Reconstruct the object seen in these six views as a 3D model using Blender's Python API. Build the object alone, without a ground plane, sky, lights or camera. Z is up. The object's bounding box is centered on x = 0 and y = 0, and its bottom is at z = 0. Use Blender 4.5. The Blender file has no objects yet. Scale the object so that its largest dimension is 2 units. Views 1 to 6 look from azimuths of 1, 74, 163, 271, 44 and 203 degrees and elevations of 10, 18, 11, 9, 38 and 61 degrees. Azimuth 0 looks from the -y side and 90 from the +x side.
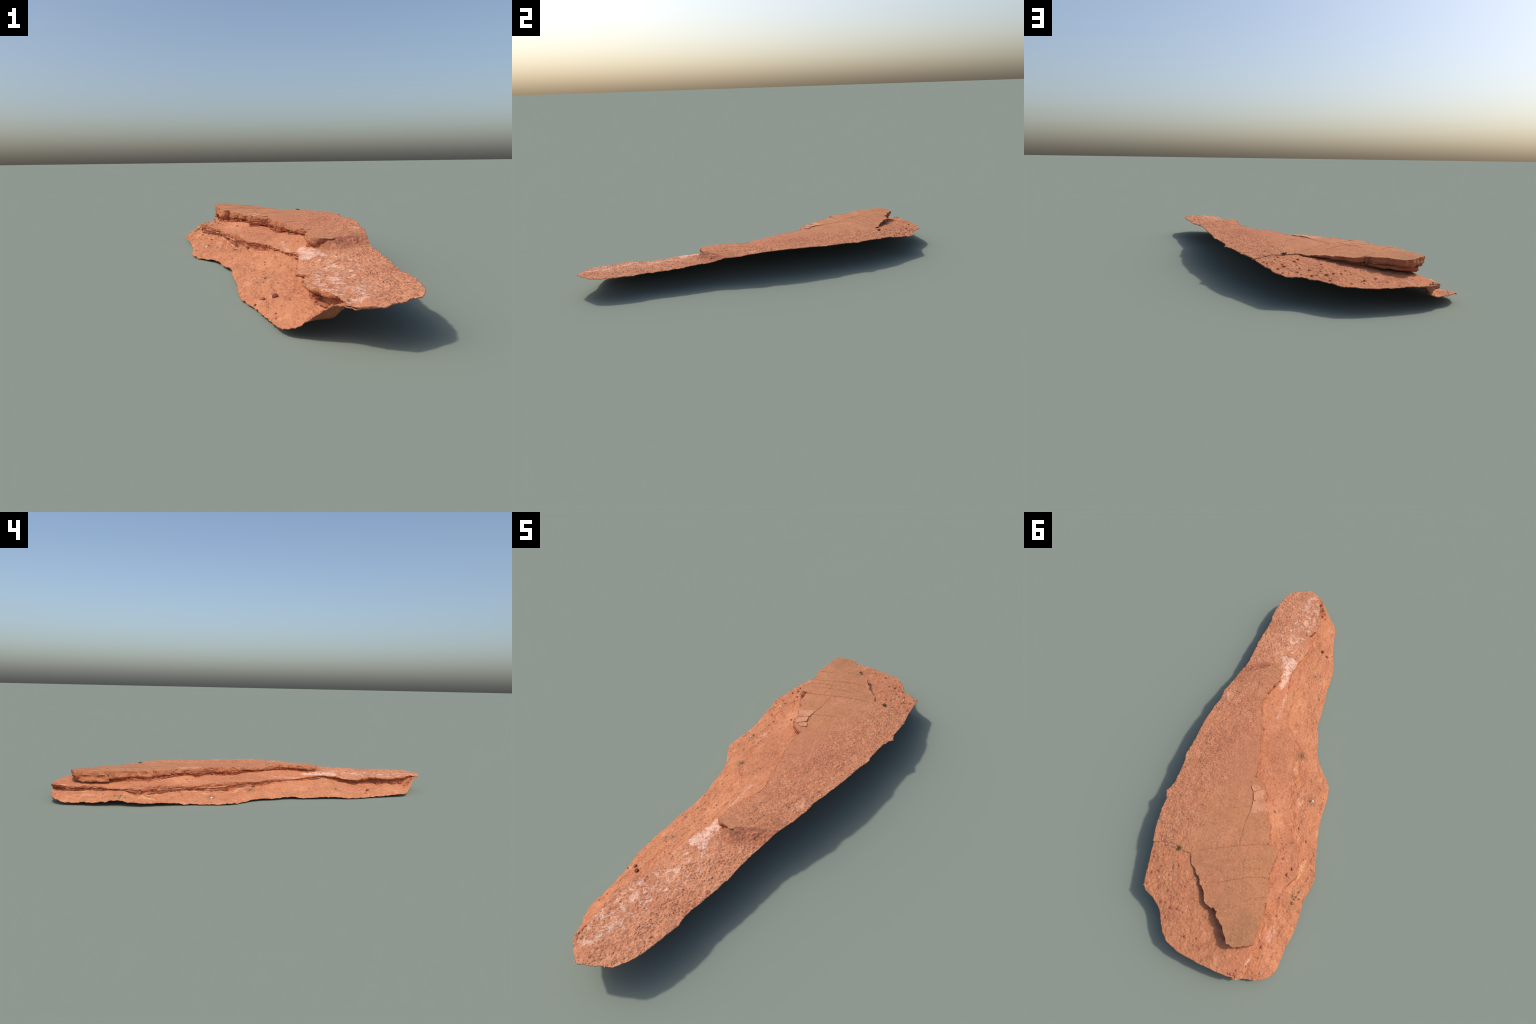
"""A slab of layered red sandstone: a lower sandy slope, a thin banded ledge, a
bench, and a flat cap slab that breaks off in crumbling, undercut edges."""
import math
import random
import bpy
import bmesh
import numpy as np
from mathutils import Vector, Matrix
from mathutils.kdtree import KDTree

random.seed(7)
RNG = np.random.RandomState(11)
CELL = 0.002                      # spacing of the surface mesh

# ----------------------------------------------------------------- noise ----
PERM = RNG.permutation(256)
PERM = np.concatenate([PERM, PERM, PERM])
GRADS = RNG.normal(size=(256, 3))
GRADS /= np.linalg.norm(GRADS, axis=1)[:, None]


def perlin(p):
    p = np.asarray(p, float)
    i = np.floor(p).astype(int)
    f = p - i
    i &= 255
    u = f * f * f * (f * (f * 6 - 15) + 10)
    out = np.zeros(len(p))
    for dx in (0, 1):
        for dy in (0, 1):
            for dz in (0, 1):
                h = PERM[PERM[PERM[i[:, 0] + dx] + i[:, 1] + dy] + i[:, 2] + dz]
                g = GRADS[h]
                w = (u[:, 0] if dx else 1 - u[:, 0]) * (u[:, 1] if dy else 1 - u[:, 1]) * (u[:, 2] if dz else 1 - u[:, 2])
                out += w * (g[:, 0] * (f[:, 0] - dx) + g[:, 1] * (f[:, 1] - dy) + g[:, 2] * (f[:, 2] - dz))
    return out * 1.5


def fbm(p, freq, octaves=4, gain=0.5, seed=0.0):
    out, a = 0, 1.0
    for k in range(octaves):
        out = out + a * perlin(np.asarray(p) * freq + seed + 17.3 * k)
        freq, a = freq * 2.03, a * gain
    return out


def smooth(a, b, x):
    t = np.clip((x - a) / (b - a), 0, 1)
    return t * t * (3 - 2 * t)


# --------------------------------------------------- hand-placed outlines ----
# Rim of the whole piece, anticlockwise from the low pointed end, (x, y, z).
RIM_EAST = np.array([
    (.245, -1.0, .096), (.332, -.940, .100), (.349, -.903, .099), (.359, -.856, .100), (.362, -.787, .100),
    (.363, -.736, .100), (.353, -.702, .100), (.351, -.659, .100), (.353, -.603, .102), (.352, -.529, .104),
    (.346, -.456, .107), (.340, -.377, .111), (.346, -.300, .119), (.353, -.239, .130), (.363, -.153, .139),
    (.357, -.111, .140), (.364, -.054, .142), (.368, .051, .143), (.367, .082, .142), (.363, .144, .140),
    (.365, .241, .136), (.354, .262, .134), (.345, .362, .131), (.348, .400, .130), (.358, .424, .130),
    (.339, .460, .130), (.336, .501, .130), (.328, .545, .129), (.319, .588, .127), (.304, .632, .122),
    (.292, .670, .116), (.278, .719, .108), (.264, .774, .102), (.259, .795, .100), (.251, .818, .097),
    (.234, .834, .094), (.192, .849, .092), (.144, .880, .089), (.126, .907, .087), (.099, .945, .084),
    (.066, .973, .082), (.012, .990, .080), (-.080, .999, .078), (-.149, .999, .078), (-.193, .997, .076)])
RIM_WEST = np.array([
    (-.236, .991, .040), (-.254, .977, .036), (-.298, .968, .034), (-.321, .957, .032), (-.335, .944, .030),
    (-.356, .919, .020), (-.361, .890, .015), (-.362, .868, .012), (-.360, .815, .012), (-.366, .766, .014),
    (-.369, .719, .016), (-.365, .670, .020), (-.358, .607, .024), (-.367, .547, .020), (-.368, .508, .018),
    (-.349, .456, .014), (-.333, .397, .013), (-.314, .335, .009), (-.297, .263, .004), (-.292, .213, .002),
    (-.284, .134, .001), (-.274, .080, .002), (-.250, .043, .002), (-.217, .010, .003), (-.173, -.042, .005),
    (-.151, -.090, .006), (-.134, -.151, .007), (-.105, -.205, .009), (-.097, -.260, .008), (-.090, -.316, .008),
    (-.082, -.378, .007), (-.070, -.440, .005), (-.064, -.519, .003), (-.050, -.593, .003), (-.029, -.643, .004),
    (-.008, -.697, .005), (.013, -.769, .008), (.033, -.850, .012), (.057, -.886, .016), (.084, -.903, .026),
    (.104, -.919, .044), (.140, -.942, .076), (.168, -.968, .088), (.212, -.991, .092)])

# Lip of the low banded ledge, north to south: x, y, z of the lip, and how far
# the face steps back under it.
LEDGE = np.array([
    (-.225, 1.06, .072, .030), (-.235, .992, .073, .030), (-.241, .967, .075, .026), (-.254, .935, .076, .016),
    (-.259, .896, .074, .004), (-.257, .853, .073, .004), (-.243, .793, .072, .004), (-.240, .739, .071, .004),
    (-.250, .690, .066, .002), (-.274, .596, .069, .002), (-.294, .558, .073, .002), (-.293, .504, .079, .002),
    (-.264, .455, .085, .002), (-.248, .417, .086, .002), (-.230, .402, .080, .002), (-.183, .342, .071, .002),
    (-.149, .244, .072, .002), (-.125, .169, .076, .002), (-.108, .112, .081, .002), (-.081, .053, .082, .002),
    (-.058, -.026, .080, .002), (-.027, -.078, .081, .002), (.027, -.140, .081, .002), (.064, -.219, .074, .002),
    (.091, -.293, .079, .002), (.116, -.406, .092, .002), (.112, -.469, .091, .010), (.105, -.547, .079, .026),
    (.093, -.604, .077, .026), (.116, -.644, .080, .026), (.127, -.681, .087, .026), (.108, -.730, .089, .026),
    (.104, -.803, .085, .026), (.131, -.842, .089, .026), (.161, -.931, .096, .014), (.200, -1.06, .096, .012)])
LEDGE_TOE = [
    (-.237, .983, .036), (-.258, .901, .040), (-.255, .846, .044), (-.238, .773, .047), (-.246, .695, .050),
    (-.275, .595, .050), (-.283, .579, .041), (-.294, .543, .030), (-.292, .502, .030), (-.263, .453, .033),
    (-.226, .397, .038), (-.176, .320, .039), (-.161, .279, .036), (-.144, .229, .036), (-.135, .201, .030),
    (-.113, .130, .027), (-.090, .073, .026), (-.073, .027, .044), (-.059, -.023, .046), (-.004, -.103, .049),
    (.031, -.149, .056), (.065, -.224, .063), (.096, -.310, .064), (.116, -.381, .068), (.117, -.443, .073),
    (.112, -.468, .060), (.108, -.509, .056), (.105, -.546, .046), (.095, -.592, .042), (.115, -.642, .042),
    (.123, -.691, .041), (.104, -.796, .046), (.135, -.854, .042), (.144, -.895, .045)]

# Lip of the cap slab, from the east rim round the north end and down the west
# side to the step above the tongue: x, y, z, undercut, width of the face.
CAP = np.array([
    (.460, .660, .124, -.020, .020), (.300, .648, .124, -.016, .018), (.245, .634, .128, -.012, .016),
    (.185, .640, .131, -.006, .014), (.130, .640, .132, .003, .014), (.108, .669, .132, .006, .016),
    (.043, .722, .136, .010, .018), (.038, .732, .136, .012, .020), (-.012, .782, .138, .016, .022),
    (-.035, .804, .140, .018, .022), (-.062, .800, .142, .018, .022), (-.083, .827, .144, .026, .022),
    (-.120, .850, .144, .034, .022), (-.140, .879, .144, .040, .022), (-.160, .898, .144, .044, .022),
    (-.189, .904, .146, .046, .022), (-.225, .885, .149, .046, .022), (-.256, .863, .149, .046, .022),
    (-.252, .823, .150, .042, .022), (-.245, .771, .150, .038, .022), (-.238, .729, .150, .036, .022),
    (-.223, .655, .148, .026, .022), (-.210, .618, .146, 0.011, .022), (-.199, .567, .144, 0.010, .022),
    (-.206, .528, .146, 0.010, .022), (-.198, .494, .146, 0.009, .022), (-.178, .484, .147, 0.008, .022),
    (-.148, .483, .146, 0.008, .022), (-.136, .436, .144, 0.008, .022), (-.124, .401, .144, 0.008, .020),
    (-.095, .379, .142, 0.008, .020), (-.090, .353, .142, 0.008, .020), (-.059, .324, .140, 0.008, .020),
    (-.049, .266, .141, 0.008, .020), (-.018, .239, .139, 0.008, .020), (.030, .219, .137, 0.008, .020),
    (.032, .195, .136, 0.009, .020), (.048, .136, .137, 0.010, .020), (.067, .072, .136, 0.010, .020),
    (.091, .034, .135, 0.009, .020), (.109, -.037, .130, 0.007, .018), (.133, -.084, .130, 0.006, .016),
    (.167, -.168, .136, 0.006, .016), (.167, -.234, .141, 0.006, .016), (.153, -.286, .142, 0.007, .018),
    (.148, -.325, .142, 0.007, .020), (.160, -.392, .137, 0.004, .026), (.215, -.378, .137, -.060, .060),
    (.269, -.336, .137, -.060, .060), (.325, -.290, .133, -.058, .058), (.460, -.235, .133, -.058, .058)])

SLOPE_POINTS = [(.038, -.666, .026), (.013, -.484, .033), (-.095, -.016, .045), (-.225, .179, .022),
                (-.325, .615, .038), (.02, -.30, .036), (-.01, -.2, .034),
                (.07, -.86, .020), (.10, -.875, .030), (.125, -.905, .052)]
BENCH_POINTS = [
    # at the foot of the cap, west side
    (-.200, .890, .086), (-.225, .822, .088), (-.212, .742, .090), (-.190, .640, .091), (-.180, .554, .096),
    (-.130, .475, .095), (-.110, .403, .103), (-.072, .348, .105), (-.040, .290, .097), (-.012, .240, .099),
    (.050, .200, .094), (.065, .130, .091), (.085, .069, .092), (.108, .024, .103), (.135, -.055, .106),
    (.168, -.134, .110), (.168, -.275, .112), (.161, -.329, .109), (.168, -.40, .104),
    # tongue
    (.205, -.486, .104), (.253, -.428, .107), (.22, -.60, .100), (.24, -.75, .098), (.25, -.88, .098),
    (.20, -.95, .095), (.135, -.52, .094),
    # shelf behind the cap
    (.205, .771, .105), (.181, .650, .127), (.130, .655, .126), (.045, .735, .115), (.012, .762, .112),
    (-.022, .795, .107), (-.062, .800, .103), (-.096, .840, .097), (-.143, .885, .090), (-.19, .92, .086),
    (.10, .80, .107), (.24, .68, .119), (.02, .90, .094)]
CAP_POINTS = [(.098, .370, .143), (.050, .502, .146), (-.1, .70, .149), (-.12, .6, .148), (.2, .1, .142),
              (.22, -.2, .141), (.25, .45, .137), (.2, .55, .137)]


# ---------------------------------------------------------- interpolation ----
class Sheet:
    """Thin-plate surface z(x, y) through scattered control points."""

    def __init__(self, pts, relax=2e-4):
        pts = np.unique(np.round(np.asarray(pts, float)[:, :3], 4), axis=0)
        self.c = pts[:, :2]
        n = len(pts)
        k = self.kernel(self.c) + relax * np.eye(n)
        p = np.hstack([np.ones((n, 1)), self.c])
        m = np.block([[k, p], [p.T, np.zeros((3, 3))]])
        self.w = np.linalg.solve(m, np.concatenate([pts[:, 2], np.zeros(3)]))

    def kernel(self, q):
        r2 = ((q[:, None] - self.c) ** 2).sum(-1) + 1e-12
        return 0.5 * r2 * np.log(r2)

    def __call__(self, q):
        out = np.empty(len(q))
        for a in range(0, len(q), 20000):
            s = q[a:a + 20000]
            out[a:a + 20000] = self.kernel(s) @ self.w[:-3] + self.w[-3] + s @ self.w[-2:]
        return out


def resample(pts, step):
    pts = np.asarray(pts, float)
    s = np.concatenate([[0], np.cumsum(np.linalg.norm(np.diff(pts[:, :2], axis=0), axis=1))])
    t = np.linspace(0, s[-1], max(int(s[-1] / step), 2) + 1)
    return np.stack([np.interp(t, s, pts[:, k]) for k in range(pts.shape[1])], 1)


def relax(line, passes):
    line = line.copy()
    for _ in range(passes):
        line[1:-1] = .25 * line[:-2] + .5 * line[1:-1] + .25 * line[2:]
    return line


def nearest(q, line):
    """Distance from each q to the polyline, nearest point and its position along the line."""
    a, b = line[:-1, :2], line[1:, :2]
    tree = KDTree(len(line))
    for i, p in enumerate(line[:, :2].tolist()):
        tree.insert((p[0], p[1], 0), i)
    tree.balance()
    find = tree.find
    hit = np.array([find((x, y, 0))[1] for x, y in q.tolist()])
    best, at, where = np.full(len(q), 1e9), np.empty((len(q), 2)), np.empty(len(q))
    for off in (-2, -1, 0, 1):
        k = np.clip(hit + off, 0, len(a) - 1)
        ab = b[k] - a[k]
        t = np.clip(((q - a[k]) * ab).sum(1) / ((ab ** 2).sum(1) + 1e-12), 0, 1)
        c = a[k] + t[:, None] * ab
        d = ((q - c) ** 2).sum(1)
        m = d < best
        best[m], at[m], where[m] = d[m], c[m], (k + t)[m]
    return np.sqrt(best), at, where


def inside(poly, xs, ys):
    """Grid mask of the points inside a closed polygon, row by row."""
    mask = np.zeros((len(ys), len(xs)), bool)
    a, b = poly, np.roll(poly, -1, 0)
    for j, y in enumerate(ys):
        hit = (a[:, 1] <= y) != (b[:, 1] <= y)
        x = np.sort(a[hit, 0] + (y - a[hit, 1]) / (b[hit, 1] - a[hit, 1]) * (b[hit, 0] - a[hit, 0]))
        mask[j] = np.searchsorted(x, xs) % 2 == 1
    return mask


# ------------------------------------------------------------------ curves ----
def step_line(lip, smoothing, far):
    """Foot of a rock step: the lip smoothed and set back by its undercut.
    Returns the foot, the overhang and the face width along it, and the region above."""
    fine = resample(lip, .004)
    base = relax(fine, smoothing)
    t = np.gradient(base[:, :2], axis=0)
    n = np.stack([-t[:, 1], t[:, 0]], 1)
    n /= np.linalg.norm(n, axis=1)[:, None] + 1e-9       # left of travel = upper side
    foot = base.copy()
    foot[:, :2] += n * base[:, 3:4]
    foot[:, :2] = relax(foot[:, :2], 6)
    foot = resample(foot, .004)
    # overhang that brings the edge back out to the drawn lip
    d, at, _ = nearest(foot[:, :2], fine)
    t = np.gradient(foot[:, :2], axis=0)
    n = np.stack([-t[:, 1], t[:, 0]], 1)
    side = ((foot[:, :2] - at) * n).sum(1)
    over = np.where(side > 0, d, -d)
    over = relax(over[:, None], 1)[:, 0]
    poly = np.vstack([foot[:, :2], far])
    # the drawn lip itself, nibbled
    edge = resample(lip, .0015)
    arc = np.arange(len(edge)) * .0015
    crumble = fbm(np.stack([arc, 0 * arc, 0 * arc], 1), 26, 5, .70, seed=foot[0, 0] * 40)
    t = np.gradient(relax(edge[:, :2], 12), axis=0)
    n = np.stack([-t[:, 1], t[:, 0]], 1)
    n /= np.linalg.norm(n, axis=1)[:, None] + 1e-9
    edge = edge[:, :2] + n * (.0075 * crumble * np.interp(edge[:, 3], [-.03, -.008], [0, 1]))[:, None]
    return foot, over, poly, edge


# Ledge runs north to south: its upper side (east) is on the left.
ledge_foot, ledge_over, ledge_poly, ledge_edge = step_line(LEDGE, 12, [(1.5, -1.4), (1.5, 1.4)])
cap_foot, cap_over, cap_poly, cap_edge = step_line(CAP, 6, [(1.5, -.2), (1.5, .65)])
rim = np.vstack([RIM_EAST, RIM_WEST])
rim_fine = resample(np.vstack([rim, rim[:1]]), .003)[:-1]
ripple = fbm(np.column_stack([rim_fine[:, :2], 0 * rim_fine[:, 0]]), 45, 3, .55, 3.3)
t = np.roll(rim_fine, -1, 0)[:, :2] - np.roll(rim_fine, 1, 0)[:, :2]
t /= np.linalg.norm(t, axis=1)[:, None]
rim_fine[:, :2] += np.stack([t[:, 1], -t[:, 0]], 1) * (.0022 * ripple - .0005)[:, None]

# keep the frame: 2 m long, centred
rim_fine[:, 1] = np.clip(rim_fine[:, 1], -1, 1)

slope_sheet = Sheet(np.vstack([RIM_WEST[:-2], LEDGE_TOE, SLOPE_POINTS]))
bench_rim = np.vstack([RIM_EAST[:12], RIM_EAST[29:], RIM_WEST[-2:]])
bench_sheet = Sheet(np.vstack([LEDGE[1:-1, :3], BENCH_POINTS, bench_rim]))
cap_sheet = Sheet(np.vstack([CAP[1:-1, :3], CAP_POINTS, RIM_EAST[13:29]]))

# ---------------------------------------------------------------- the mesh ----
xs = np.arange(-.39, .391, CELL)
ys = np.arange(-1.004, 1.0041, CELL)
in_rim = inside(rim_fine[:, :2], (xs[:-1] + xs[1:]) / 2, (ys[:-1] + ys[1:]) / 2)    # cells
# drop cells that hang on by one corner only
for _ in range(3):
    pad = np.pad(in_rim, 1).astype(int)
    count = pad[:-2, 1:-1] + pad[2:, 1:-1] + pad[1:-1, :-2] + pad[1:-1, 2:]
    in_rim &= count >= 2
    pad = np.pad(in_rim, 1).astype(int)
    count = pad[:-2, 1:-1] + pad[2:, 1:-1] + pad[1:-1, :-2] + pad[1:-1, 2:]
    in_rim |= count >= 4
used = np.zeros((len(ys), len(xs)), bool)
for dj in (0, 1):
    for di in (0, 1):
        used[dj:len(ys) - 1 + dj, di:len(xs) - 1 + di] |= in_rim
index = -np.ones(used.shape, int)
index[used] = np.arange(used.sum())
gx, gy = np.meshgrid(xs, ys)
P = np.stack([gx[used], gy[used]], 1)
J, I = np.nonzero(in_rim)
quads = np.stack([index[J, I], index[J, I + 1], index[J + 1, I + 1], index[J + 1, I]], 1)

# rim vertices: edges used by one cell only
e = np.sort(np.vstack([quads[:, [0, 1]], quads[:, [1, 2]], quads[:, [2, 3]], quads[:, [3, 0]]]), axis=1)
d_e = np.vstack([quads[:, [0, 1]], quads[:, [1, 2]], quads[:, [2, 3]], quads[:, [3, 0]]])
key = e[:, 0].astype(np.int64) * len(P) + e[:, 1]
_, first, n_use = np.unique(key, return_index=True, return_counts=True)
rim_edges = d_e[first[n_use == 1]]
rim_verts = np.unique(rim_edges)
closed = np.vstack([rim_fine, rim_fine[:1]])
rim_dist, rim_at, _ = nearest(P, closed[::1])
snap = rim_dist < 1.2 * CELL
P[rim_verts] = rim_at[rim_verts]

ledge_in = inside(ledge_poly, xs, ys)[used]
cap_in = inside(cap_poly, xs, ys)[used]


def inside_points(q):
    """Which points lie inside the rim (only those near it are tested one by one)."""
    near = nearest(q, closed)[0] < .05
    out = np.ones(len(q), bool)
    a, b = rim_fine[:, :2], np.roll(rim_fine[:, :2], -1, 0)
    ids = np.nonzero(near)[0]
    for c in range(0, len(ids), 4000):
        p = q[ids[c:c + 4000]]
        hit = (a[None, :, 1] <= p[:, None, 1]) != (b[None, :, 1] <= p[:, None, 1])
        with np.errstate(divide="ignore", invalid="ignore"):
            x = a[:, 0] + (p[:, None, 1] - a[:, 1]) / (b[:, 1] - a[:, 1]) * (b[:, 0] - a[:, 0])
        out[ids[c:c + 4000]] = (hit & (x > p[:, None, 0])).sum(1) % 2 == 1
    return out


def step_field(foot, over, is_in):
    d, at, where = nearest(P, foot)
    d = np.where(is_in, d, -d)
    k = np.arange(len(foot))
    t = np.gradient(relax(foot[:, :2], 4), axis=0)
    n = np.stack([-t[:, 1], t[:, 0]], 1)
    n /= np.linalg.norm(n, axis=1)[:, None]
    n = np.stack([np.interp(where, k, n[:, 0]), np.interp(where, k, n[:, 1])], 1)
    away = (P - at) / (np.abs(d)[:, None] + 1e-9) * np.sign(d)[:, None]
    mix = smooth(.002, .010, np.abs(d))[:, None]
    n = n * (1 - mix) + away * mix
    n /= np.linalg.norm(n, axis=1)[:, None] + 1e-9
    return d, n, where, np.interp(where, k, over)


# Profiles of the two faces, foot to lip: position in the face, height, share of the overhang.
THICK_LIP = ([0, .2, .36, .46, .92, 1], [0, .10, .34, .46, .985, 1.0], [0, .10, .55, .95, 1.0, .99])
THIN_LIP = ([0, .16, .36, .56, .70, .78, .94, 1], [0, .09, .32, .57, .74, .80, .985, 1.0], [0, .04, .08, .15, .35, .9, 1.0, .99])


def step_shift(d, over, width, reach, bite, profile, hollow_to):
    """Where a row at distance d above the foot ends up (profile of the face) and how
    far up the step it stands (0 at the foot, 1 at the lip)."""
    u = np.clip(d / width, 0, 1)
    up = np.interp(u, profile[0], profile[1])
    out = np.interp(u, profile[0], profile[2])
    hollow = bite * np.sin(np.clip(u / hollow_to, 0, 1) * np.pi)
    plain = np.clip(-over / width, 0, 1)                      # 1: sloping face, no undercut
    face = (-over * out + hollow) * (1 - plain) + d * plain
    up = up * (1 - plain) + plain * u ** 1.5 * (1 - .35 * u * (1 - u))
    lip = (-over * .99) * (1 - plain) - over * plain
    shift = np.where(d <= 0, 0, np.where(d < width, face - d, (lip - width) * (1 - smooth(0, 1, (d - width) / (reach - width)))))
    return shift, np.where(d <= 0, 0, up), u


def to_lip(xy, d, u, over, width, edge, hold, start):
    """Carry the upper part of the face and the rows behind it onto the drawn lip."""
    pull = smooth(start - .15, start, u) * (1 - smooth(0, hold, d - width)) * (d > 0) * smooth(-.03, -.02, over)
    near = np.nonzero(pull > 0)[0]
    dist, at, _ = nearest(xy[near], edge)
    # rows behind the lip follow the move of the lip row nearest to them, so use the local offset
    gap = at - xy[near]
    back = np.clip(d[near] - width[near], 0, None)
    reach = np.maximum(dist - back * 1.0, 0) / (dist + 1e-9)
    out = xy.copy()
    out[near] += gap * (np.where(back > 0, reach * np.minimum(1, (dist < .03)), 1) * pull[near])[:, None]
    return out


# North of one open joint the cap is a block of its own, standing on a narrower pedestal.
BLOCK_JOINT = [(-.040, .797), (-.065, .791), (-.130, .757), (-.168, .727), (-.187, .704), (-.232, .690)]
joint_line = relax(resample(BLOCK_JOINT, .004), 2)
BLOCK_SIDE = [(-.240, .729), (-.245, .771), (-.252, .823), (-.257, .864), (-.225, .886), (-.189, .905), (-.160, .900), (-.140, .880),
              (-.120, .850), (-.085, .829), (-.064, .797)]


def block_side(q):
    d, at, where = nearest(q, joint_line)
    k = np.clip(where.astype(int), 0, len(joint_line) - 2)
    t = joint_line[k + 1] - joint_line[k]
    return np.where(t[:, 0] * (q - at)[:, 1] - t[:, 1] * (q - at)[:, 0] < 0, d, -d)


d1, n1, w1, over1 = step_field(ledge_foot, ledge_over, ledge_in)
d2, n2, w2, over2 = step_field(cap_foot, cap_over, cap_in)
width1 = .018 + 0 * d1
width2 = np.interp(w2, np.arange(len(cap_foot)), cap_foot[:, 4])
p0 = np.column_stack([P, 0 * P[:, 0]])
pedestal = smooth(-.001, .002, block_side(P)) * (P[:, 1] > .66) * (P[:, 0] < -.04)
over2 = over2 * (1 - pedestal) - .012 * pedestal

bite2 = .008 + .006 * fbm(p0, 14, 2, .5, 5.1)
bite1 = .007 + .005 * fbm(p0, 18, 2, .5, 9.1)
s1, up1, u1 = step_shift(d1, over1, width1, .075, np.clip(bite1, 0, .014), THIN_LIP, .78)
s2, up2, u2 = step_shift(d2, over2, width2, .11, np.clip(bite2, 0, .016), THICK_LIP, .5)
s1 *= 1 - smooth(-.012, 0, d2)                    # the ledge does not tug the cap
XY = P + n1 * s1[:, None] + n2 * s2[:, None]
face1 = d1 < width1 + .02
XY = np.where((d2 <= -.003)[:, None], to_lip(XY, d1, u1, over1, width1, ledge_edge, .02, .78), XY)
XY = to_lip(XY, d2, u2, over2, width2, cap_edge, .02, .46)

# nothing may stick out past the rim
stray = ~inside_points(XY)
XY[stray] = nearest(XY[stray], closed)[1]
za, zb, zc = slope_sheet(XY), bench_sheet(XY), cap_sheet(XY)
za = np.minimum(za, .085)
# talus: the slope piles up a little against the ledge here and there
zb = np.where(d1 < .04, np.maximum(zb, np.minimum(za, .07) + .004), zb)
zc = np.maximum(zc, np.minimum(zb, .13) + .001)
zc = zc * (1 - pedestal) + np.minimum(zc, .119) * pedestal
Zs = za + (zb - za) * up1
Zs = Zs + (zc - Zs) * up2

# region weights used by relief and later by part names
riser1 = (u1 > 0) & (u1 < 1) & (d2 <= 0)
steep2 = (zc - zb) > .010
riser2 = (u2 > 0) & (u2 < 1) & steep2
on_slope = d1 <= 0
on_cap = (d2 > 0) & ~riser2
on_bench = ~on_slope & ~riser1 & ~on_cap & ~riser2
tongue = on_bench & (XY[:, 1] < -.40 + .3 * (XY[:, 0] - .2))
shelf = on_bench & (XY[:, 1] > .60) & (XY[:, 0] > -.20)

# -------------------------------------------------------------- relief -------
# the step above the tongue: crumbled, with small overhanging ribs
step_face = riser2 & (over2 < -.015) & (pedestal < .5)
q3 = np.column_stack([XY[:, 0], XY[:, 1], Zs * 2])
Zs = Zs + step_face * np.sin(np.pi * u2) * (.006 * fbm(q3, 22, 4, .6, 15.0) + .004 * np.abs(fbm(q3, 45, 3, .6, 25.0)))
p3 = np.column_stack([XY, Zs * 3])
broad = fbm(p3, 7, 3, .5, 1.7)
mid = fbm(p3, 26, 4, .55, 4.2)
fine = fbm(p3, 110, 3, .6, 8.8)
gritty = np.clip(smooth(.06, .24, XY[:, 0] - .05 * broad) * on_cap * smooth(-.5, -.2, XY[:, 1]) + tongue * 1.0, 0, 1)
amp = .0016 * broad + .0012 * mid + .0006 * fine
amp += gritty * (.0009 * mid + .0008 * fine)
amp += shelf * (.0010 * mid + .0003 * fine)
amp += on_slope * (.0034 * broad + .0026 * mid + .0010 * fine)
amp += on_bench * (.0008 * mid + .0006 * fine)
amp *= np.where(on_cap & (gritty < .5), .7, 1)
Zs = Zs + amp + np.where(on_cap, .0012, .0022)

# broken strata on the two faces: beds stick out by differing amounts
bed = (Zs - .0) * 160 + 1.2 * fbm(p3, 8, 2, .5, 2.2)
level = np.floor(bed)
shelfout = np.sin(level * 12.9898 + 4.1) * .5 + np.sin(level * 4.37 + 1.3) * .5
face_noise = fbm(np.column_stack([XY * 1.0, Zs * 4]), 34, 4, .6, 6.4)
block = fbm(np.column_stack([XY, Zs]), 22, 2, .5, 12.0)
blocky = np.round(block * 3.2) / 3.2
push1 = riser1 * np.sin(np.pi * u1) ** .6 * (.0035 * shelfout + .007 * face_noise)
push2 = riser2 * (over2 > -.02) * np.sin(np.pi * np.clip(u2, 0, 1)) ** .5 * (.002 * shelfout + .005 * face_noise + .008 * blocky)
XY = XY - n1 * push1[:, None] - n2 * push2[:, None]


# grooves along the joints of the cap
JOINTS = [
    [(.109, .616), (.021, .569), (-.038, .538), (-.147, .483)],
    [(.026, .729), (-.041, .696), (-.097, .663), (-.153, .630), (-.216, .613)],
    [(.305, .655), (.249, .633), (.208, .626), (.185, .636)],
    [(-.080, .522), (-.088, .585), (-.116, .664)],
    [(.027, .263), (.005, .297), (-.014, .352), (-.022, .444), (-.039, .529)],
    [(.017, .626), (-.060, .597), (-.134, .562)],
    [(.147, .091), (.112, .075), (.075, .053)],
    [(.102, .405), (.045, .385), (-.014, .352), (-.06, .33)],
    [(-.082, .618), (-.154, .593), (-.197, .569)]]
DEEP = [.8, .9, .9, .2, .4, .15, .4, .25, .2]
joints = []
for k, pts in enumerate(JOINTS):
    line = relax(resample(pts, .004), 3)
    a3 = np.column_stack([line, np.full(len(line), k * 3.1)])
    line[:, 0] += .0035 * fbm(a3, 28, 3, .55, 3.0)
    line[:, 1] += .0035 * fbm(a3, 28, 3, .55, 30.0)
    joints.append(line)
    lo, hi = line.min(0) - .02, line.max(0) + .02
    near = np.nonzero(((XY > lo) & (XY < hi)).all(1) & on_cap)[0]
    dj = nearest(XY[near], line)[0]
    Zs[near] -= DEEP[k] * .0030 * np.exp(-(dj / .0026) ** 2)

top = np.column_stack([XY, np.maximum(Zs, .0025)])
top[:, 1] = np.clip(top[:, 1], -1, 1)

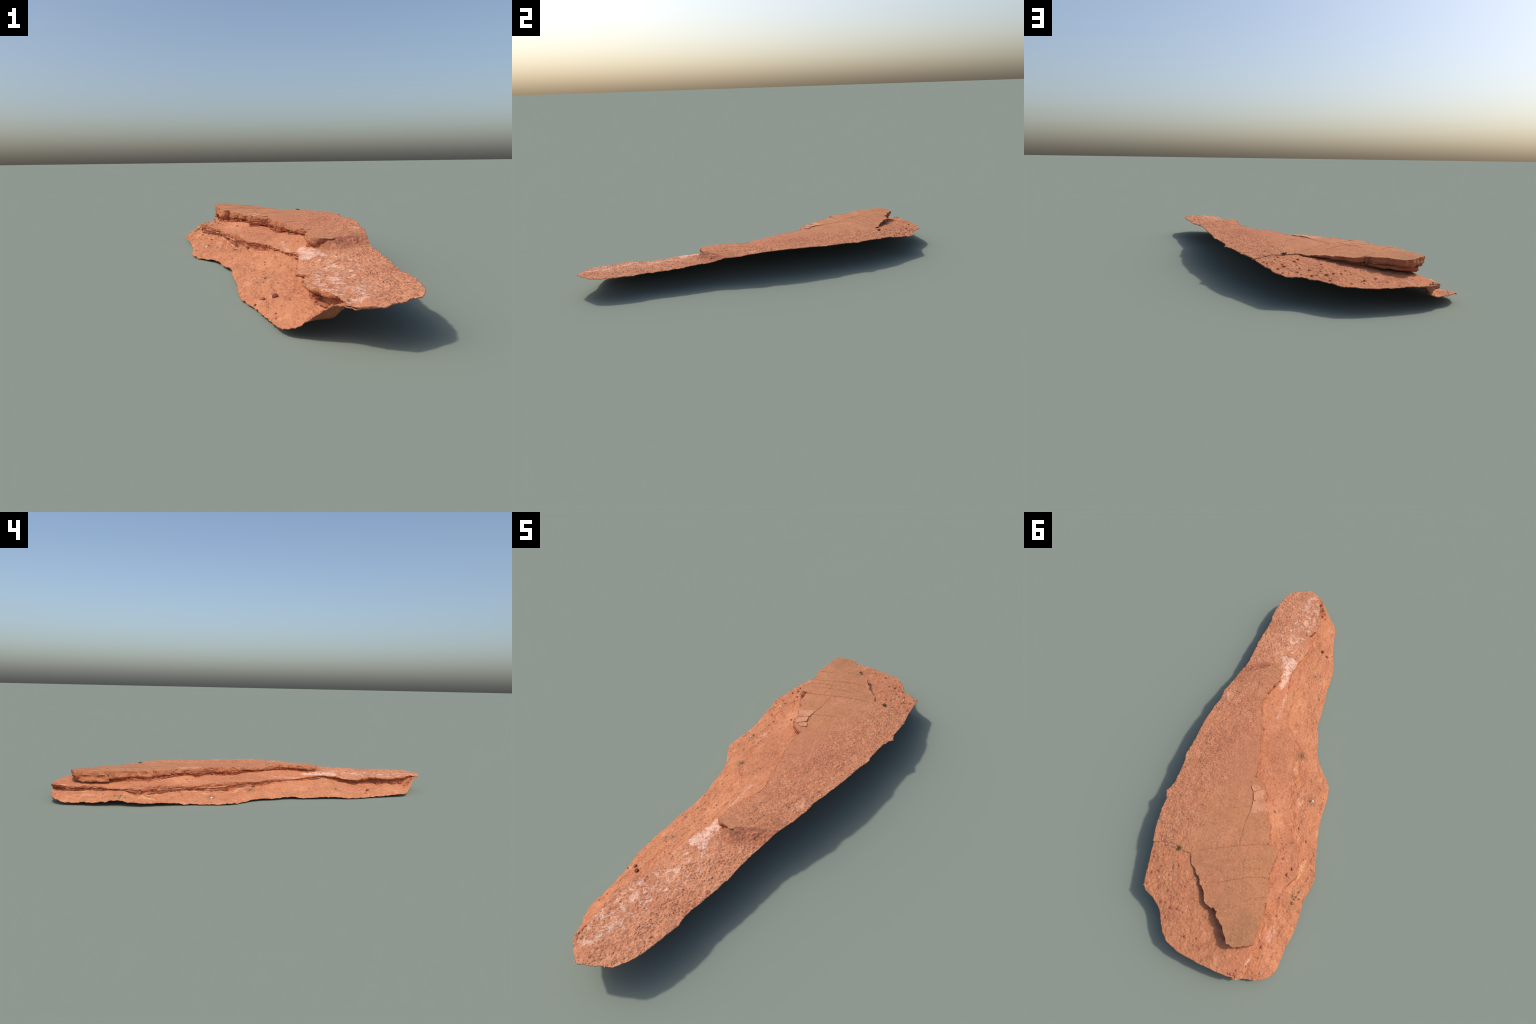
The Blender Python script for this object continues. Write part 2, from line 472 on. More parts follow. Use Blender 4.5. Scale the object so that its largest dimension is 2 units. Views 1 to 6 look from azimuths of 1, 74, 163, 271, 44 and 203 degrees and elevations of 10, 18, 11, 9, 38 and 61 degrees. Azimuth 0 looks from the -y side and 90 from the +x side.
# underside: a smooth sheet below the lower envelope of the layers, meeting the rim thinly
inner = smooth(0, .09, rim_dist)
under_z = np.minimum(np.minimum(za, np.where(d1 > 0, zb, za)) * (d1 < .02) + np.where(d1 >= .02, zb, 0) * (d1 >= .02), top[:, 2])
deep = smooth(.05, .16, rim_dist)
under_z = (under_z * deep + np.minimum(top[:, 2], zc) * (1 - deep)) - .0025 - .010 * inner
grid_z = np.full(used.shape, np.nan)
grid_z[used] = under_z


def blur(g, passes):
    m = ~np.isnan(g)
    v = np.where(m, g, 0)
    for _ in range(passes):
        for ax in (0, 1):
            w = m.astype(float)
            v2 = v + np.roll(v, 1, ax) + np.roll(v, -1, ax)
            w2 = w + np.roll(w, 1, ax) + np.roll(w, -1, ax)
            v = np.where(m, v2 / np.maximum(w2, 1), 0)
    return v


bl = blur(grid_z, 14)[used]
under_z = np.minimum(bl, top[:, 2] - .002)
bottom = np.column_stack([P, np.maximum(under_z, 0)])
bottom[rim_verts, :2] = top[rim_verts, :2]
bottom[rim_verts, 2] = np.maximum(top[rim_verts, 2] - .002, 0)
bottom[:, 1] = np.clip(bottom[:, 1], -1, 1)

n = len(top)
verts = np.vstack([top, bottom])
wall = np.stack([rim_edges[:, 1], rim_edges[:, 0], rim_edges[:, 0] + n, rim_edges[:, 1] + n], 1)
faces = np.vstack([quads, quads[:, ::-1] + n, wall])

# part of every face
REGION = np.where((pedestal > .5) & (d2 > 0), 9, np.where(riser2 & (over2 < -.015), 8, np.where(riser2, 2, np.where(riser1, 1, np.where(on_slope, 0, np.where(on_cap, 5, np.where(tongue, 4, np.where(shelf, 6, 3))))))))
face_region = np.concatenate([np.median(REGION[quads], axis=1).astype(int), np.full(len(quads) + len(wall), 7)])
# median of mixed regions can invent one: use the first corner instead then
mixed = np.ptp(REGION[quads], axis=1) > 0
face_region[:len(quads)][mixed] = REGION[quads[mixed, 0]]
NAMES = ["lower_slope", "banded_ledge", "cap_edge", "bench", "tongue", "cap_slab", "back_shelf", "underside", "step_face", "pedestal"]

# vertex normals of the whole body
sharp = np.isin(face_region, (1, 2, 9))
tri_n = np.cross(verts[faces[:, 2]] - verts[faces[:, 0]], verts[faces[:, 3]] - verts[faces[:, 1]])


def normals(mask):
    out = np.zeros_like(verts)
    for k in range(4):
        for ax in range(3):
            out[:, ax] += np.bincount(faces[mask, k], tri_n[mask, ax], len(verts))
    return out / (np.linalg.norm(out, axis=1)[:, None] + 1e-12)


vn = normals(~sharp)             # the tops, seamless from part to part
face_vn = normals(sharp)         # broken faces: a crisp edge where they meet the tops
vn = np.where((np.abs(vn).sum(1) > .1)[:, None], vn, face_vn)


# ------------------------------------------------------------- materials -----
class Nodes:
    """Small helper to write node trees as expressions."""

    def __init__(self, name):
        self.mat = bpy.data.materials.new(name)
        self.mat.use_nodes = True
        self.t = self.mat.node_tree
        self.bsdf = self.t.nodes["Principled BSDF"]
        self.coord = self.t.nodes.new("ShaderNodeTexCoord").outputs["Object"]

    def link(self, a, b):
        if isinstance(a, (int, float)):
            b.default_value = a
        elif isinstance(a, tuple):
            b.default_value = a if len(a) == len(b.default_value) else (*a, 1.0)
        else:
            self.t.links.new(a, b)

    def math(self, op, a, b=0.0, c=0.0, clamp=False):
        nd = self.t.nodes.new("ShaderNodeMath")
        nd.operation, nd.use_clamp = op, clamp
        for i, v in enumerate((a, b, c)):
            self.link(v, nd.inputs[i])
        return nd.outputs[0]

    def mapped(self, scale=(1, 1, 1), loc=(0, 0, 0), rot=(0, 0, 0), src=None):
        nd = self.t.nodes.new("ShaderNodeMapping")
        nd.inputs["Scale"].default_value, nd.inputs["Location"].default_value, nd.inputs["Rotation"].default_value = scale, loc, rot
        self.t.links.new(src or self.coord, nd.inputs["Vector"])
        return nd.outputs[0]

    def noise(self, scale, detail=4, rough=.55, distort=0.0, vec=None, seed=0.0):
        nd = self.t.nodes.new("ShaderNodeTexNoise")
        nd.inputs["Scale"].default_value, nd.inputs["Detail"].default_value = scale, detail
        nd.inputs["Roughness"].default_value, nd.inputs["Distortion"].default_value = rough, distort
        self.t.links.new(vec if vec is not None else self.mapped(loc=(seed, seed * 1.7, seed * .6)), nd.inputs["Vector"])
        return nd.outputs["Fac"]

    def voronoi(self, scale, feature="F1", seed=0.0, out="Distance"):
        nd = self.t.nodes.new("ShaderNodeTexVoronoi")
        nd.feature = feature
        nd.inputs["Scale"].default_value = scale
        self.t.links.new(self.mapped(loc=(seed, seed, seed)), nd.inputs["Vector"])
        return nd.outputs[out]

    def ramp(self, x, lo, hi):
        nd = self.t.nodes.new("ShaderNodeMapRange")
        nd.interpolation_type = "SMOOTHSTEP"
        self.link(x, nd.inputs[0])
        nd.inputs[1].default_value, nd.inputs[2].default_value = lo, hi
        return nd.outputs[0]

    def mix(self, fac, a, b, mode="MIX"):
        nd = self.t.nodes.new("ShaderNodeMix")
        nd.data_type, nd.blend_type = "RGBA", mode
        self.link(fac, nd.inputs["Factor"])
        self.link(a, nd.inputs["A"])
        self.link(b, nd.inputs["B"])
        return nd.outputs["Result"]

    def axis(self, k):
        nd = self.t.nodes.new("ShaderNodeSeparateXYZ")
        self.t.links.new(self.coord, nd.inputs[0])
        return nd.outputs[k]

    def blob(self, at, radii, angle=0.0, edge=.5):
        """1 inside a noisy ellipse on the plan, 0 outside."""
        nd = self.t.nodes.new("ShaderNodeVectorMath")
        nd.operation = "SUBTRACT"
        self.t.links.new(self.coord, nd.inputs[0])
        nd.inputs[1].default_value = (*at, 0)
        r = self.mapped(rot=(0, 0, -angle), src=nd.outputs[0])
        m = self.mapped(scale=(1 / radii[0], 1 / radii[1], 0), src=r)
        ln = self.t.nodes.new("ShaderNodeVectorMath")
        ln.operation = "LENGTH"
        self.t.links.new(m, ln.inputs[0])
        n1 = self.math("MULTIPLY_ADD", self.noise(24, 6, .7, .5, seed=at[0] + 2), edge * 4.0, -edge * 2.0)
        n2 = self.math("MULTIPLY_ADD", self.noise(110, 4, .7, seed=at[1] + 5), edge * 2.0, -edge)
        return self.ramp(self.math("ADD", ln.outputs["Value"], self.math("ADD", n1, n2)), 1.25, .6)

    def finish(self, colour, rough=.9, bump=None, strength=.5, distance=.004):
        self.link(colour, self.bsdf.inputs["Base Color"])
        self.bsdf.inputs["Roughness"].default_value = rough
        self.bsdf.inputs["Specular IOR Level"].default_value = .2
        if bump is not None:
            nd = self.t.nodes.new("ShaderNodeBump")
            nd.inputs["Strength"].default_value, nd.inputs["Distance"].default_value = strength, distance
            self.t.links.new(bump, nd.inputs["Height"])
            self.t.links.new(nd.outputs[0], self.bsdf.inputs["Normal"])
        return self.mat


SAND = (.518, .208, .101)          # sunlit orange sand
RED = (.460, .160, .082)           # redder stone
BROWN = (.458, .198, .094)         # weathered cap
DARK = (.17, .058, .036)
PALE = (.68, .37, .25)
WHITE = (.74, .48, .37)
CREAM = (.70, .42, .21)
MAROON = (.24, .068, .046)


def sandstone(name, base, grit, patches=(), brown=0.0, gravel_east=False, streaks=False, red=.5):
    """Orange sandstone: broad tint changes, specks of dark and pale grains, pits and grit."""
    m = Nodes(name)
    mul = lambda a, b: m.math("MULTIPLY", a, b)
    col = m.mix(mul(m.ramp(m.noise(5.5, 5, .6, seed=1.0), .42, .66), red), base, RED)
    col = m.mix(mul(m.ramp(m.noise(17, 6, .65, .3, seed=4.0), .50, .68), .60), col, (.62, .275, .145))
    col = m.mix(mul(m.ramp(m.noise(21, 6, .7, .4, seed=14.0), .52, .68), .55), col, (.38, .128, .068))
    if brown:
        mask = mul(m.ramp(m.axis(1), -.05, .45), m.ramp(m.axis(0), .26, .06))
        mask = mul(mask, m.ramp(m.noise(7, 5, .6, seed=7), .22, .55))
        col = m.mix(mul(mask, brown), col, BROWN)
        smear = m.ramp(m.noise(1, 6, .68, .4, vec=m.mapped(scale=(9, 34, 9), rot=(0, 0, .5))), .52, .72)
        col = m.mix(mul(smear, .40), col, (.34, .142, .072))
        col = m.mix(mul(m.blob((.17, .1), (.14, .2), .3, .7), .45), col, (.42, .152, .088))
        col = m.mix(mul(mul(mask, m.ramp(m.noise(30, 5, .7, seed=17), .56, .7)), .45), col, (.25, .135, .07))
    g = grit
    if gravel_east:
        edge = m.math("ADD", m.axis(0), m.math("MULTIPLY_ADD", m.noise(9, 4, .6, seed=3), .22, -.11))
        g = m.math("MULTIPLY_ADD", m.ramp(edge, .10, .27), .65, .20)
    def grains(scale, seed, share, size):
        """Round spots on a share of the cells of a Voronoi pattern."""
        nd = m.t.nodes.new("ShaderNodeTexVoronoi")
        nd.inputs["Scale"].default_value = scale
        wobble = m.t.nodes.new("ShaderNodeTexNoise")
        wobble.inputs["Scale"].default_value, wobble.inputs["Detail"].default_value = scale * .9, 3
        m.t.links.new(m.coord, wobble.inputs["Vector"])
        add = m.t.nodes.new("ShaderNodeVectorMath")
        add.operation = "MULTIPLY_ADD"
        m.t.links.new(wobble.outputs["Color"], add.inputs[0])
        add.inputs[1].default_value = (.9 / scale,) * 3
        m.t.links.new(m.mapped(loc=(seed, seed, seed)), add.inputs[2])
        m.t.links.new(add.outputs[0], nd.inputs["Vector"])
        sep = m.t.nodes.new("ShaderNodeSeparateXYZ")
        m.t.links.new(nd.outputs["Color"], sep.inputs[0])
        pick = m.ramp(sep.outputs[0], 1 - share - .04, 1 - share + .04)
        return mul(pick, m.ramp(nd.outputs["Distance"], size, size * .45)), nd.outputs["Distance"]

    bunch = m.ramp(m.noise(13, 5, .65, seed=19.0), .34, .60)
    clod, clod_d = grains(85, 9.0, .30, .62)
    pale, _ = grains(120, 5.0, .30, .65)
    speck, speck_d = grains(190, 2.0, .36, .62)
    dust = m.ramp(m.noise(240, 3, .7, seed=12.0), .50, .64)
    col = m.mix(mul(dust, m.math("MULTIPLY_ADD", g, .25, .14)), col, (.28, .105, .060))
    col = m.mix(mul(pale, m.math("MULTIPLY_ADD", g, .42, .14)), col, (.67, .335, .20))
    col = m.mix(mul(mul(clod, bunch), m.math("MULTIPLY_ADD", g, .55, .10)), col, (.27, .094, .054))
    col = m.mix(mul(mul(speck, bunch), m.math("MULTIPLY_ADD", g, .55, .22)), col, (.17, .062, .038))
    if streaks:
        region = m.math("ADD", m.blob((.185, -.72), (.07, .20), -.12, .8), mul(m.blob((.20, -.88), (.05, .08), 0, .8), .8), clamp=True)
        fleck = m.ramp(m.noise(30, 7, .78, .4, seed=6.0), .49, .60)
        col = m.mix(mul(mul(region, fleck), .85), col, WHITE)
        fleck2 = m.ramp(m.noise(44, 6, .75, .4, seed=26.0), .58, .68)
        col = m.mix(mul(fleck2, .40), col, PALE)
    for at, radii, angle, colour, amount, edge in patches:
        torn = m.ramp(m.noise(52, 6, .75, .5, seed=at[0] * 3 + 1), .36, .56)
        col = m.mix(mul(mul(m.blob(at, radii, angle, edge), torn), amount), col, colour)
    # hairline cracks with crumbled, dark edges
    vein = m.t.nodes.new("ShaderNodeTexVoronoi")
    vein.feature = "DISTANCE_TO_EDGE"
    vein.inputs["Scale"].default_value = 11
    warp = m.t.nodes.new("ShaderNodeVectorMath")
    warp.operation = "MULTIPLY_ADD"
    wn = m.t.nodes.new("ShaderNodeTexNoise")
    wn.inputs["Scale"].default_value, wn.inputs["Detail"].default_value = 16, 5
    m.t.links.new(m.coord, wn.inputs["Vector"])
    m.t.links.new(wn.outputs["Color"], warp.inputs[0])
    warp.inputs[1].default_value = (.10, .10, .10)
    m.t.links.new(m.coord, warp.inputs[2])
    m.t.links.new(warp.outputs[0], vein.inputs["Vector"])
    hair = mul(m.ramp(vein.outputs["Distance"], .022, .004), m.ramp(m.noise(7, 4, .6, seed=33), .52, .62))
    col = m.mix(mul(hair, .28), col, (.22, .080, .046))
    # pits: small dark holes, bunched
    pit = mul(m.ramp(m.voronoi(52, seed=3.0), .13, .04), m.ramp(m.noise(9, 4, .6, seed=8), .46, .60))
    col = m.mix(mul(pit, .75), col, DARK)
    h = m.math("ADD", mul(speck, -.35), mul(clod_d, -.55))
    h = m.math("ADD", h, m.math("ADD", mul(m.noise(120, 5, .75, seed=5.0), .8), mul(speck_d, -.25)))
    h = mul(h, m.math("MULTIPLY_ADD", g, .8, .30))
    h = m.math("ADD", h, mul(pit, -.8))
    return m.finish(col, .92, h, .6, .0055)


def banded(name, bands, stain):
    """Face of broken beds: colour follows the bed the rock belongs to."""
    m = Nodes(name)
    wob = m.math("MULTIPLY_ADD", m.noise(14, 4, .6, seed=1), .020, -.010)
    z = m.math("ADD", m.axis(2), wob)
    cell = m.noise(1, 3, .6, vec=m.mapped(scale=(14, 14, 240)))
    col = m.mix(m.ramp(cell, .40, .62), SAND, RED)
    for lo, hi, colour, amount, seed in bands:
        inb = m.math("MULTIPLY", m.ramp(z, lo - .002, lo + .002), m.ramp(z, hi + .002, hi - .002))
        inb = m.math("MULTIPLY", inb, m.ramp(m.noise(9, 3, .6, seed=seed), .40, .52))
        col = m.mix(m.math("MULTIPLY", inb, amount), col, colour)
    line = m.ramp(m.noise(1, 4, .65, vec=m.mapped(scale=(20, 20, 420), loc=(3, 1, 0))), .60, .70)
    col = m.mix(m.math("MULTIPLY", line, .45), col, (.20, .068, .040))
    blot = m.ramp(m.noise(26, 4, .6, seed=5), .54, .68)
    col = m.mix(m.math("MULTIPLY", blot, .7), col, stain)
    pale = m.ramp(m.noise(1, 4, .6, vec=m.mapped(scale=(11, 11, 160), loc=(7, 2, 5))), .60, .72)
    col = m.mix(m.math("MULTIPLY", pale, .5), col, PALE)
    h = m.math("ADD", m.noise(1, 4, .65, vec=m.mapped(scale=(30, 30, 420))), m.math("MULTIPLY", m.noise(90, 4, .7), .7))
    return m.finish(col, .9, h, .6, .006)


white_spill = [((.145, -.425), (.030, .062), -.15, WHITE, .95, .5), ((.158, -.478), (.044, .024), .1, WHITE, .95, .6),
               ((.128, -.345), (.015, .045), -.1, WHITE, .8, .45)]
bench_marks = white_spill + [((.085, -.235), (.008, .08), .1, WHITE, .4, 1.2), ((.03, -.21), (.02, .012), .6, WHITE, .5, 1.1),
                             ((-.10, .33), (.06, .03), -.5, (.64, .29, .155), .5, .7), ((-.262, .93), (.016, .035), 0, PALE, .7, .7),
                             ((.02, -.02), (.05, .08), -.4, (.44, .17, .09), .5, .7)]
slope_marks = [((-.29, .79), (.018, .035), .1, PALE, .6, .7), ((-.18, .20), (.012, .05), .3, PALE, .5, .8),
               ((-.10, .06), (.014, .035), .5, CREAM, .55, .7), ((-.30, .50), (.012, .05), 0, CREAM, .6, .7),
               ((-.325, .615), (.035, .05), 0, (.33, .18, .075), .45, .8), ((-.225, .178), (.022, .022), 0, (.19, .10, .065), .6, .7),
               ((.013, -.484), (.020, .034), -.5, (.23, .13, .085), .5, .8), ((-.098, -.016), (.028, .028), 0, (.22, .12, .06), .6, .7),
               ((.08, -.50), (.03, .05), 0, (.44, .165, .09), .4, .8)]
MATERIALS = {
    "lower_slope": sandstone("orange_sand", SAND, .22, patches=slope_marks, red=.35),
    "bench": sandstone("bench_stone", (.520, .206, .102), .28, patches=bench_marks, red=.4),
    "tongue": sandstone("gravelly_stone", (.585, .252, .134), .9, patches=white_spill, streaks=True, red=.35),
    "cap_slab": sandstone("weathered_cap_stone", (.545, .226, .113), .4, brown=.8, gravel_east=True,
                          patches=[((.33, -.13), (.02, .03), 0, PALE, .5, .8), ((.19, -.37), (.05, .03), .3, BROWN, .7, .7),
                                   ((-.20, .83), (.06, .07), .2, (.30, .155, .075), .5, .7)]),
    "back_shelf": sandstone("shelf_sand", SAND, .30, red=.4),
    "underside": sandstone("bare_underside", RED, .3),
    "step_face": sandstone("red_step_stone", (.45, .162, .085), .6, red=.5, patches=[((.20, -.40), (.04, .03), .3, (.24, .10, .055), .6, .8)]),
    "banded_ledge": banded("banded_beds", [(.050, .060, MAROON, .6, 4.0)], (.34, .11, .06)),
    "pedestal": banded("pedestal_rock", [(.09, .108, (.36, .115, .06), .7, 8.0)], (.30, .10, .058)),
    "cap_edge": banded("broken_cap_rock", [(.122, .138, (.44, .19, .10), .6, 3.0), (.09, .108, (.36, .115, .06), .7, 8.0)], (.30, .10, .058)),
}


def bed_material(name, colour, other):
    m = Nodes(name)
    col = m.mix(m.ramp(m.noise(1, 5, .65, .3, vec=m.mapped(scale=(22, 22, 190))), .40, .62), colour, other)
    col = m.mix(m.math("MULTIPLY", m.ramp(m.noise(48, 5, .7, seed=3), .55, .68), .55), col, (.24, .08, .046))
    col = m.mix(m.math("MULTIPLY", m.ramp(m.noise(120, 4, .7, seed=5), .55, .68), .35), col, PALE)
    return m.finish(col, .9, m.noise(1, 5, .7, vec=m.mapped(scale=(70, 70, 330))), .7, .005)


BEDS = {"orange": bed_material("orange_bed", (.52, .195, .10), (.40, .135, .072)),
        "cream": bed_material("cream_bed", CREAM, (.60, .28, .14)),
        "maroon": bed_material("maroon_bed", MAROON, (.33, .10, .062)),
        "red": bed_material("red_bed", (.42, .125, .06), (.30, .085, .045)),
        "brown": bed_material("brown_bed", (.42, .18, .095), (.50, .20, .105))}
m = Nodes("dark_crack")
crack_material = m.finish(m.mix(m.noise(60), (.13, .05, .032), (.22, .085, .05)), .95)
m = Nodes("red_pebble")
info = m.t.nodes.new("ShaderNodeObjectInfo")
col = m.mix(info.outputs["Random"], (.40, .135, .074), (.55, .21, .115))
col = m.mix(m.math("MULTIPLY", m.ramp(m.noise(120, 4), .5, .65), .5), col, (.2, .07, .045))
pebble_material = m.finish(col, .85, m.noise(150, 4, .6), .4, .003)
m = Nodes("dark_red_stone")
dark_stone_material = m.finish(m.mix(m.noise(90, 4), (.20, .062, .042), (.36, .115, .068)), .85, m.noise(120, 4), .5, .004)
m = Nodes("gravel_grain")
col = m.mix(m.ramp(m.voronoi(60, out="Distance"), .1, .6), (.46, .180, .105), (.64, .280, .165))
col = m.mix(m.math("MULTIPLY", m.ramp(m.noise(45, 3), .57, .7), .5), col, (.25, .088, .052))
gravel_material = m.finish(col, .9)
m = Nodes("white_pebble")
white_material = m.finish(m.mix(m.noise(80), (.62, .52, .48), (.78, .68, .62)), .8)
m = Nodes("olive_leaf")
leaf_material = m.finish(m.mix(m.noise(70, 2), (.085, .085, .028), (.22, .18, .075)), .8)
m = Nodes("dry_twig")
twig_material = m.finish(m.mix(m.noise(60, 2), (.16, .10, .065), (.42, .30, .21)), .85)

# ---------------------------------------------------------------- objects ----
root = bpy.data.objects.new("rock_outcrop", None)
bpy.context.collection.objects.link(root)
root["label"] = "layered red sandstone slab with undercut cap ledge"
root["category"] = "rock"


def attach(obj, parent=root):
    bpy.context.collection.objects.link(obj)
    obj.parent = parent
    return obj


def mesh_from(name, v, f, normals=None, material=None):
    me = bpy.data.meshes.new(name)
    me.from_pydata(v.tolist() if isinstance(v, np.ndarray) else v, [], f.tolist() if isinstance(f, np.ndarray) else f)
    me.polygons.foreach_set("use_smooth", np.ones(len(me.polygons), bool))
    if material:
        me.materials.append(material)
    if normals is not None:
        me.normals_split_custom_set_from_vertices(normals.tolist())
    return me


for k, name in enumerate(NAMES):
    f = faces[face_region == k]
    ids, back = np.unique(f, return_inverse=True)
    me = mesh_from(name, verts[ids], back.reshape(f.shape), (face_vn if k in (1, 2, 9) else vn)[ids], MATERIALS[name])
    attach(bpy.data.objects.new(name, me))

# lookups of the finished surface
lookup = {}
cellsize = .006
for i in np.nonzero(~(riser1 | riser2))[0]:
    lookup.setdefault((int(top[i, 0] // cellsize), int(top[i, 1] // cellsize)), []).append(i)


def surface(x, y):
    best, bd = None, 1e9
    for a in (-1, 0, 1):
        for b in (-1, 0, 1):
            for i in lookup.get((int(x // cellsize) + a, int(y // cellsize) + b), ()):
                dd = (top[i, 0] - x) ** 2 + (top[i, 1] - y) ** 2 - top[i, 2] * 1e-4
                if dd < bd:
                    best, bd = i, dd
    return best


# ---- the end block of the cap ----
def grid_solid(name, outline, z_top, z_bottom, batter, material, rows=9, step=.002, nibble=.003):
    """A slab with a plan outline: rough sides that lean in by `batter` and a flat underside."""
    o = resample(np.vstack([outline, outline[:1]]), .0015)[:-1]
    t = np.roll(o, -1, 0) - np.roll(o, 1, 0)
    t /= np.linalg.norm(t, axis=1)[:, None] + 1e-9
    nrm = np.stack([t[:, 1], -t[:, 0]], 1)
    area = (o[:, 0] * np.roll(o[:, 1], -1) - np.roll(o[:, 0], -1) * o[:, 1]).sum()
    nrm *= np.sign(area)
    o3 = np.column_stack([o, 0 * o[:, 0]])
    chip = fbm(o3, 40, 4, .6, 2.0) + .6 * np.round(fbm(o3, 60, 2, .5, 7.0) * 2) / 2
    o = o - nrm * (nibble * (chip + .3))[:, None]
    gxs, gys = np.arange(o[:, 0].min(), o[:, 0].max() + step, step), np.arange(o[:, 1].min(), o[:, 1].max() + step, step)
    keep = inside(o, (gxs[:-1] + gxs[1:]) / 2, (gys[:-1] + gys[1:]) / 2)
    use = np.zeros((len(gys), len(gxs)), bool)
    for a in (0, 1):
        for b in (0, 1):
            use[a:len(gys) - 1 + a, b:len(gxs) - 1 + b] |= keep
    idx = -np.ones(use.shape, int)
    idx[use] = np.arange(use.sum())
    X, Y = np.meshgrid(gxs, gys)
    q = np.stack([X[use], Y[use]], 1)
    j, i = np.nonzero(keep)
    quad = np.stack([idx[j, i], idx[j, i + 1], idx[j + 1, i + 1], idx[j + 1, i]], 1)
    ed = np.vstack([quad[:, [0, 1]], quad[:, [1, 2]], quad[:, [2, 3]], quad[:, [3, 0]]])
    se = np.sort(ed, axis=1)
    _, fi, cnt = np.unique(se[:, 0].astype(np.int64) * len(q) + se[:, 1], return_index=True, return_counts=True)
    border = ed[fi[cnt == 1]]
    bv = np.unique(border)
    loop = np.vstack([o, o[:1]])
    _, at, where = nearest(q[bv], loop)
    q[bv] = at
    bn = nrm[np.clip(where.astype(int), 0, len(nrm) - 1)]
    zt = z_top(q)
    levels = [np.column_stack([q[bv], zt[bv]])]
    for r in range(1, rows):
        f = r / (rows - 1)
        w3 = np.column_stack([q[bv], np.full(len(bv), f * .12)])
        rough = .003 * fbm(w3, 34, 4, .6, 5.0) + .0025 * np.round(fbm(w3 * [1, 1, 3], 28, 2, .5, 11.0) * 3) / 3
        lean = batter * smooth(.55, 1, f) - rough * min(1, 6 * f)
        zz = zt[bv] + (z_bottom - zt[bv]) * f + .0018 * fbm(w3, 25, 2, .5, 3.0)
        levels.append(np.column_stack([q[bv] - bn * lean[:, None], zz]))
    back = {int(v): k for k, v in enumerate(bv)}
    nb = len(bv)
    top_v = np.column_stack([q, zt])
    side_v = np.vstack(levels)
    be = np.array([[back[int(a)], back[int(b)]] for a, b in border])
    side_f = np.vstack([np.stack([be[:, 1] + r * nb, be[:, 0] + r * nb, be[:, 0] + (r + 1) * nb, be[:, 1] + (r + 1) * nb], 1) for r in range(rows - 1)])
    c = len(side_v)
    low = np.column_stack([q, np.full(len(q), z_bottom) + .002 * fbm(np.column_stack([q, 0 * zt]), 30, 3)])
    low[bv] = side_v[-nb:]
    block = attach(bpy.data.objects.new(name, mesh_from(name, top_v, quad, None, material[0])))
    vs = np.vstack([side_v, low])
    attach(bpy.data.objects.new("broken_side", mesh_from("broken_side", vs, np.vstack([side_f, quad[:, ::-1] + c]), None, material[1])), block)
    return block


def cap_top(q):
    r3 = np.column_stack([q, cap_sheet(q) * 3])
    return cap_sheet(q) + .0012 + .7 * (.0016 * fbm(r3, 7, 3, .5, 1.7) + .0012 * fbm(r3, 26, 4, .55, 4.2) + .0006 * fbm(r3, 110, 3, .6, 8.8))


outline = np.array(BLOCK_SIDE + [(x, y + .0015) for x, y in joint_line[2:].tolist()])
grid_solid("cap_block", outline, cap_top, .1165, .010, (MATERIALS["cap_slab"], MATERIALS["cap_edge"]))

# cracks: thin dark fillings lying in the grooves
DEEP.append(1.0)
for k, line in enumerate(joints + [joint_line[2:]]):
    crack_v, crack_f = [], []
    pts = []
    for (x, y) in line:
        i = surface(x, y)
        if i is not None:
            pts.append((x, y, top[i, 2]))
    pts = np.array(pts)
    if len(pts) < 4:
        continue
    pts[:, 2] = relax(pts[:, 2:3], 2)[:, 0]
    tn = np.gradient(pts[:, :2], axis=0)
    tn /= np.linalg.norm(tn, axis=1)[:, None] + 1e-9
    wid = (.0006 + .0006 * fbm(np.column_stack([pts[:, :2], pts[:, 2] * 0 + k]), 60, 2)) * (.5 + .6 * DEEP[k])
    wid = np.maximum(wid, .0002) * np.minimum(1, np.minimum(np.arange(len(pts)), np.arange(len(pts))[::-1]) / 3)
    for i, (p, t2, w) in enumerate(zip(pts, tn, wid)):
        s = np.array([-t2[1], t2[0], 0])
        for a, dz in ((-1, -.0012), (0, .0009), (1, -.0012), (0, -.004)):
            crack_v.append(tuple(p + s * w * a + np.array([0, 0, dz])))
        if i:
            b = 4 * i
            for c in range(4):
                crack_f.append((b - 4 + c, b + c, b + (c + 1) % 4, b - 4 + (c + 1) % 4))
    attach(bpy.data.objects.new("crack", mesh_from("crack", crack_v, crack_f, None, crack_material)))


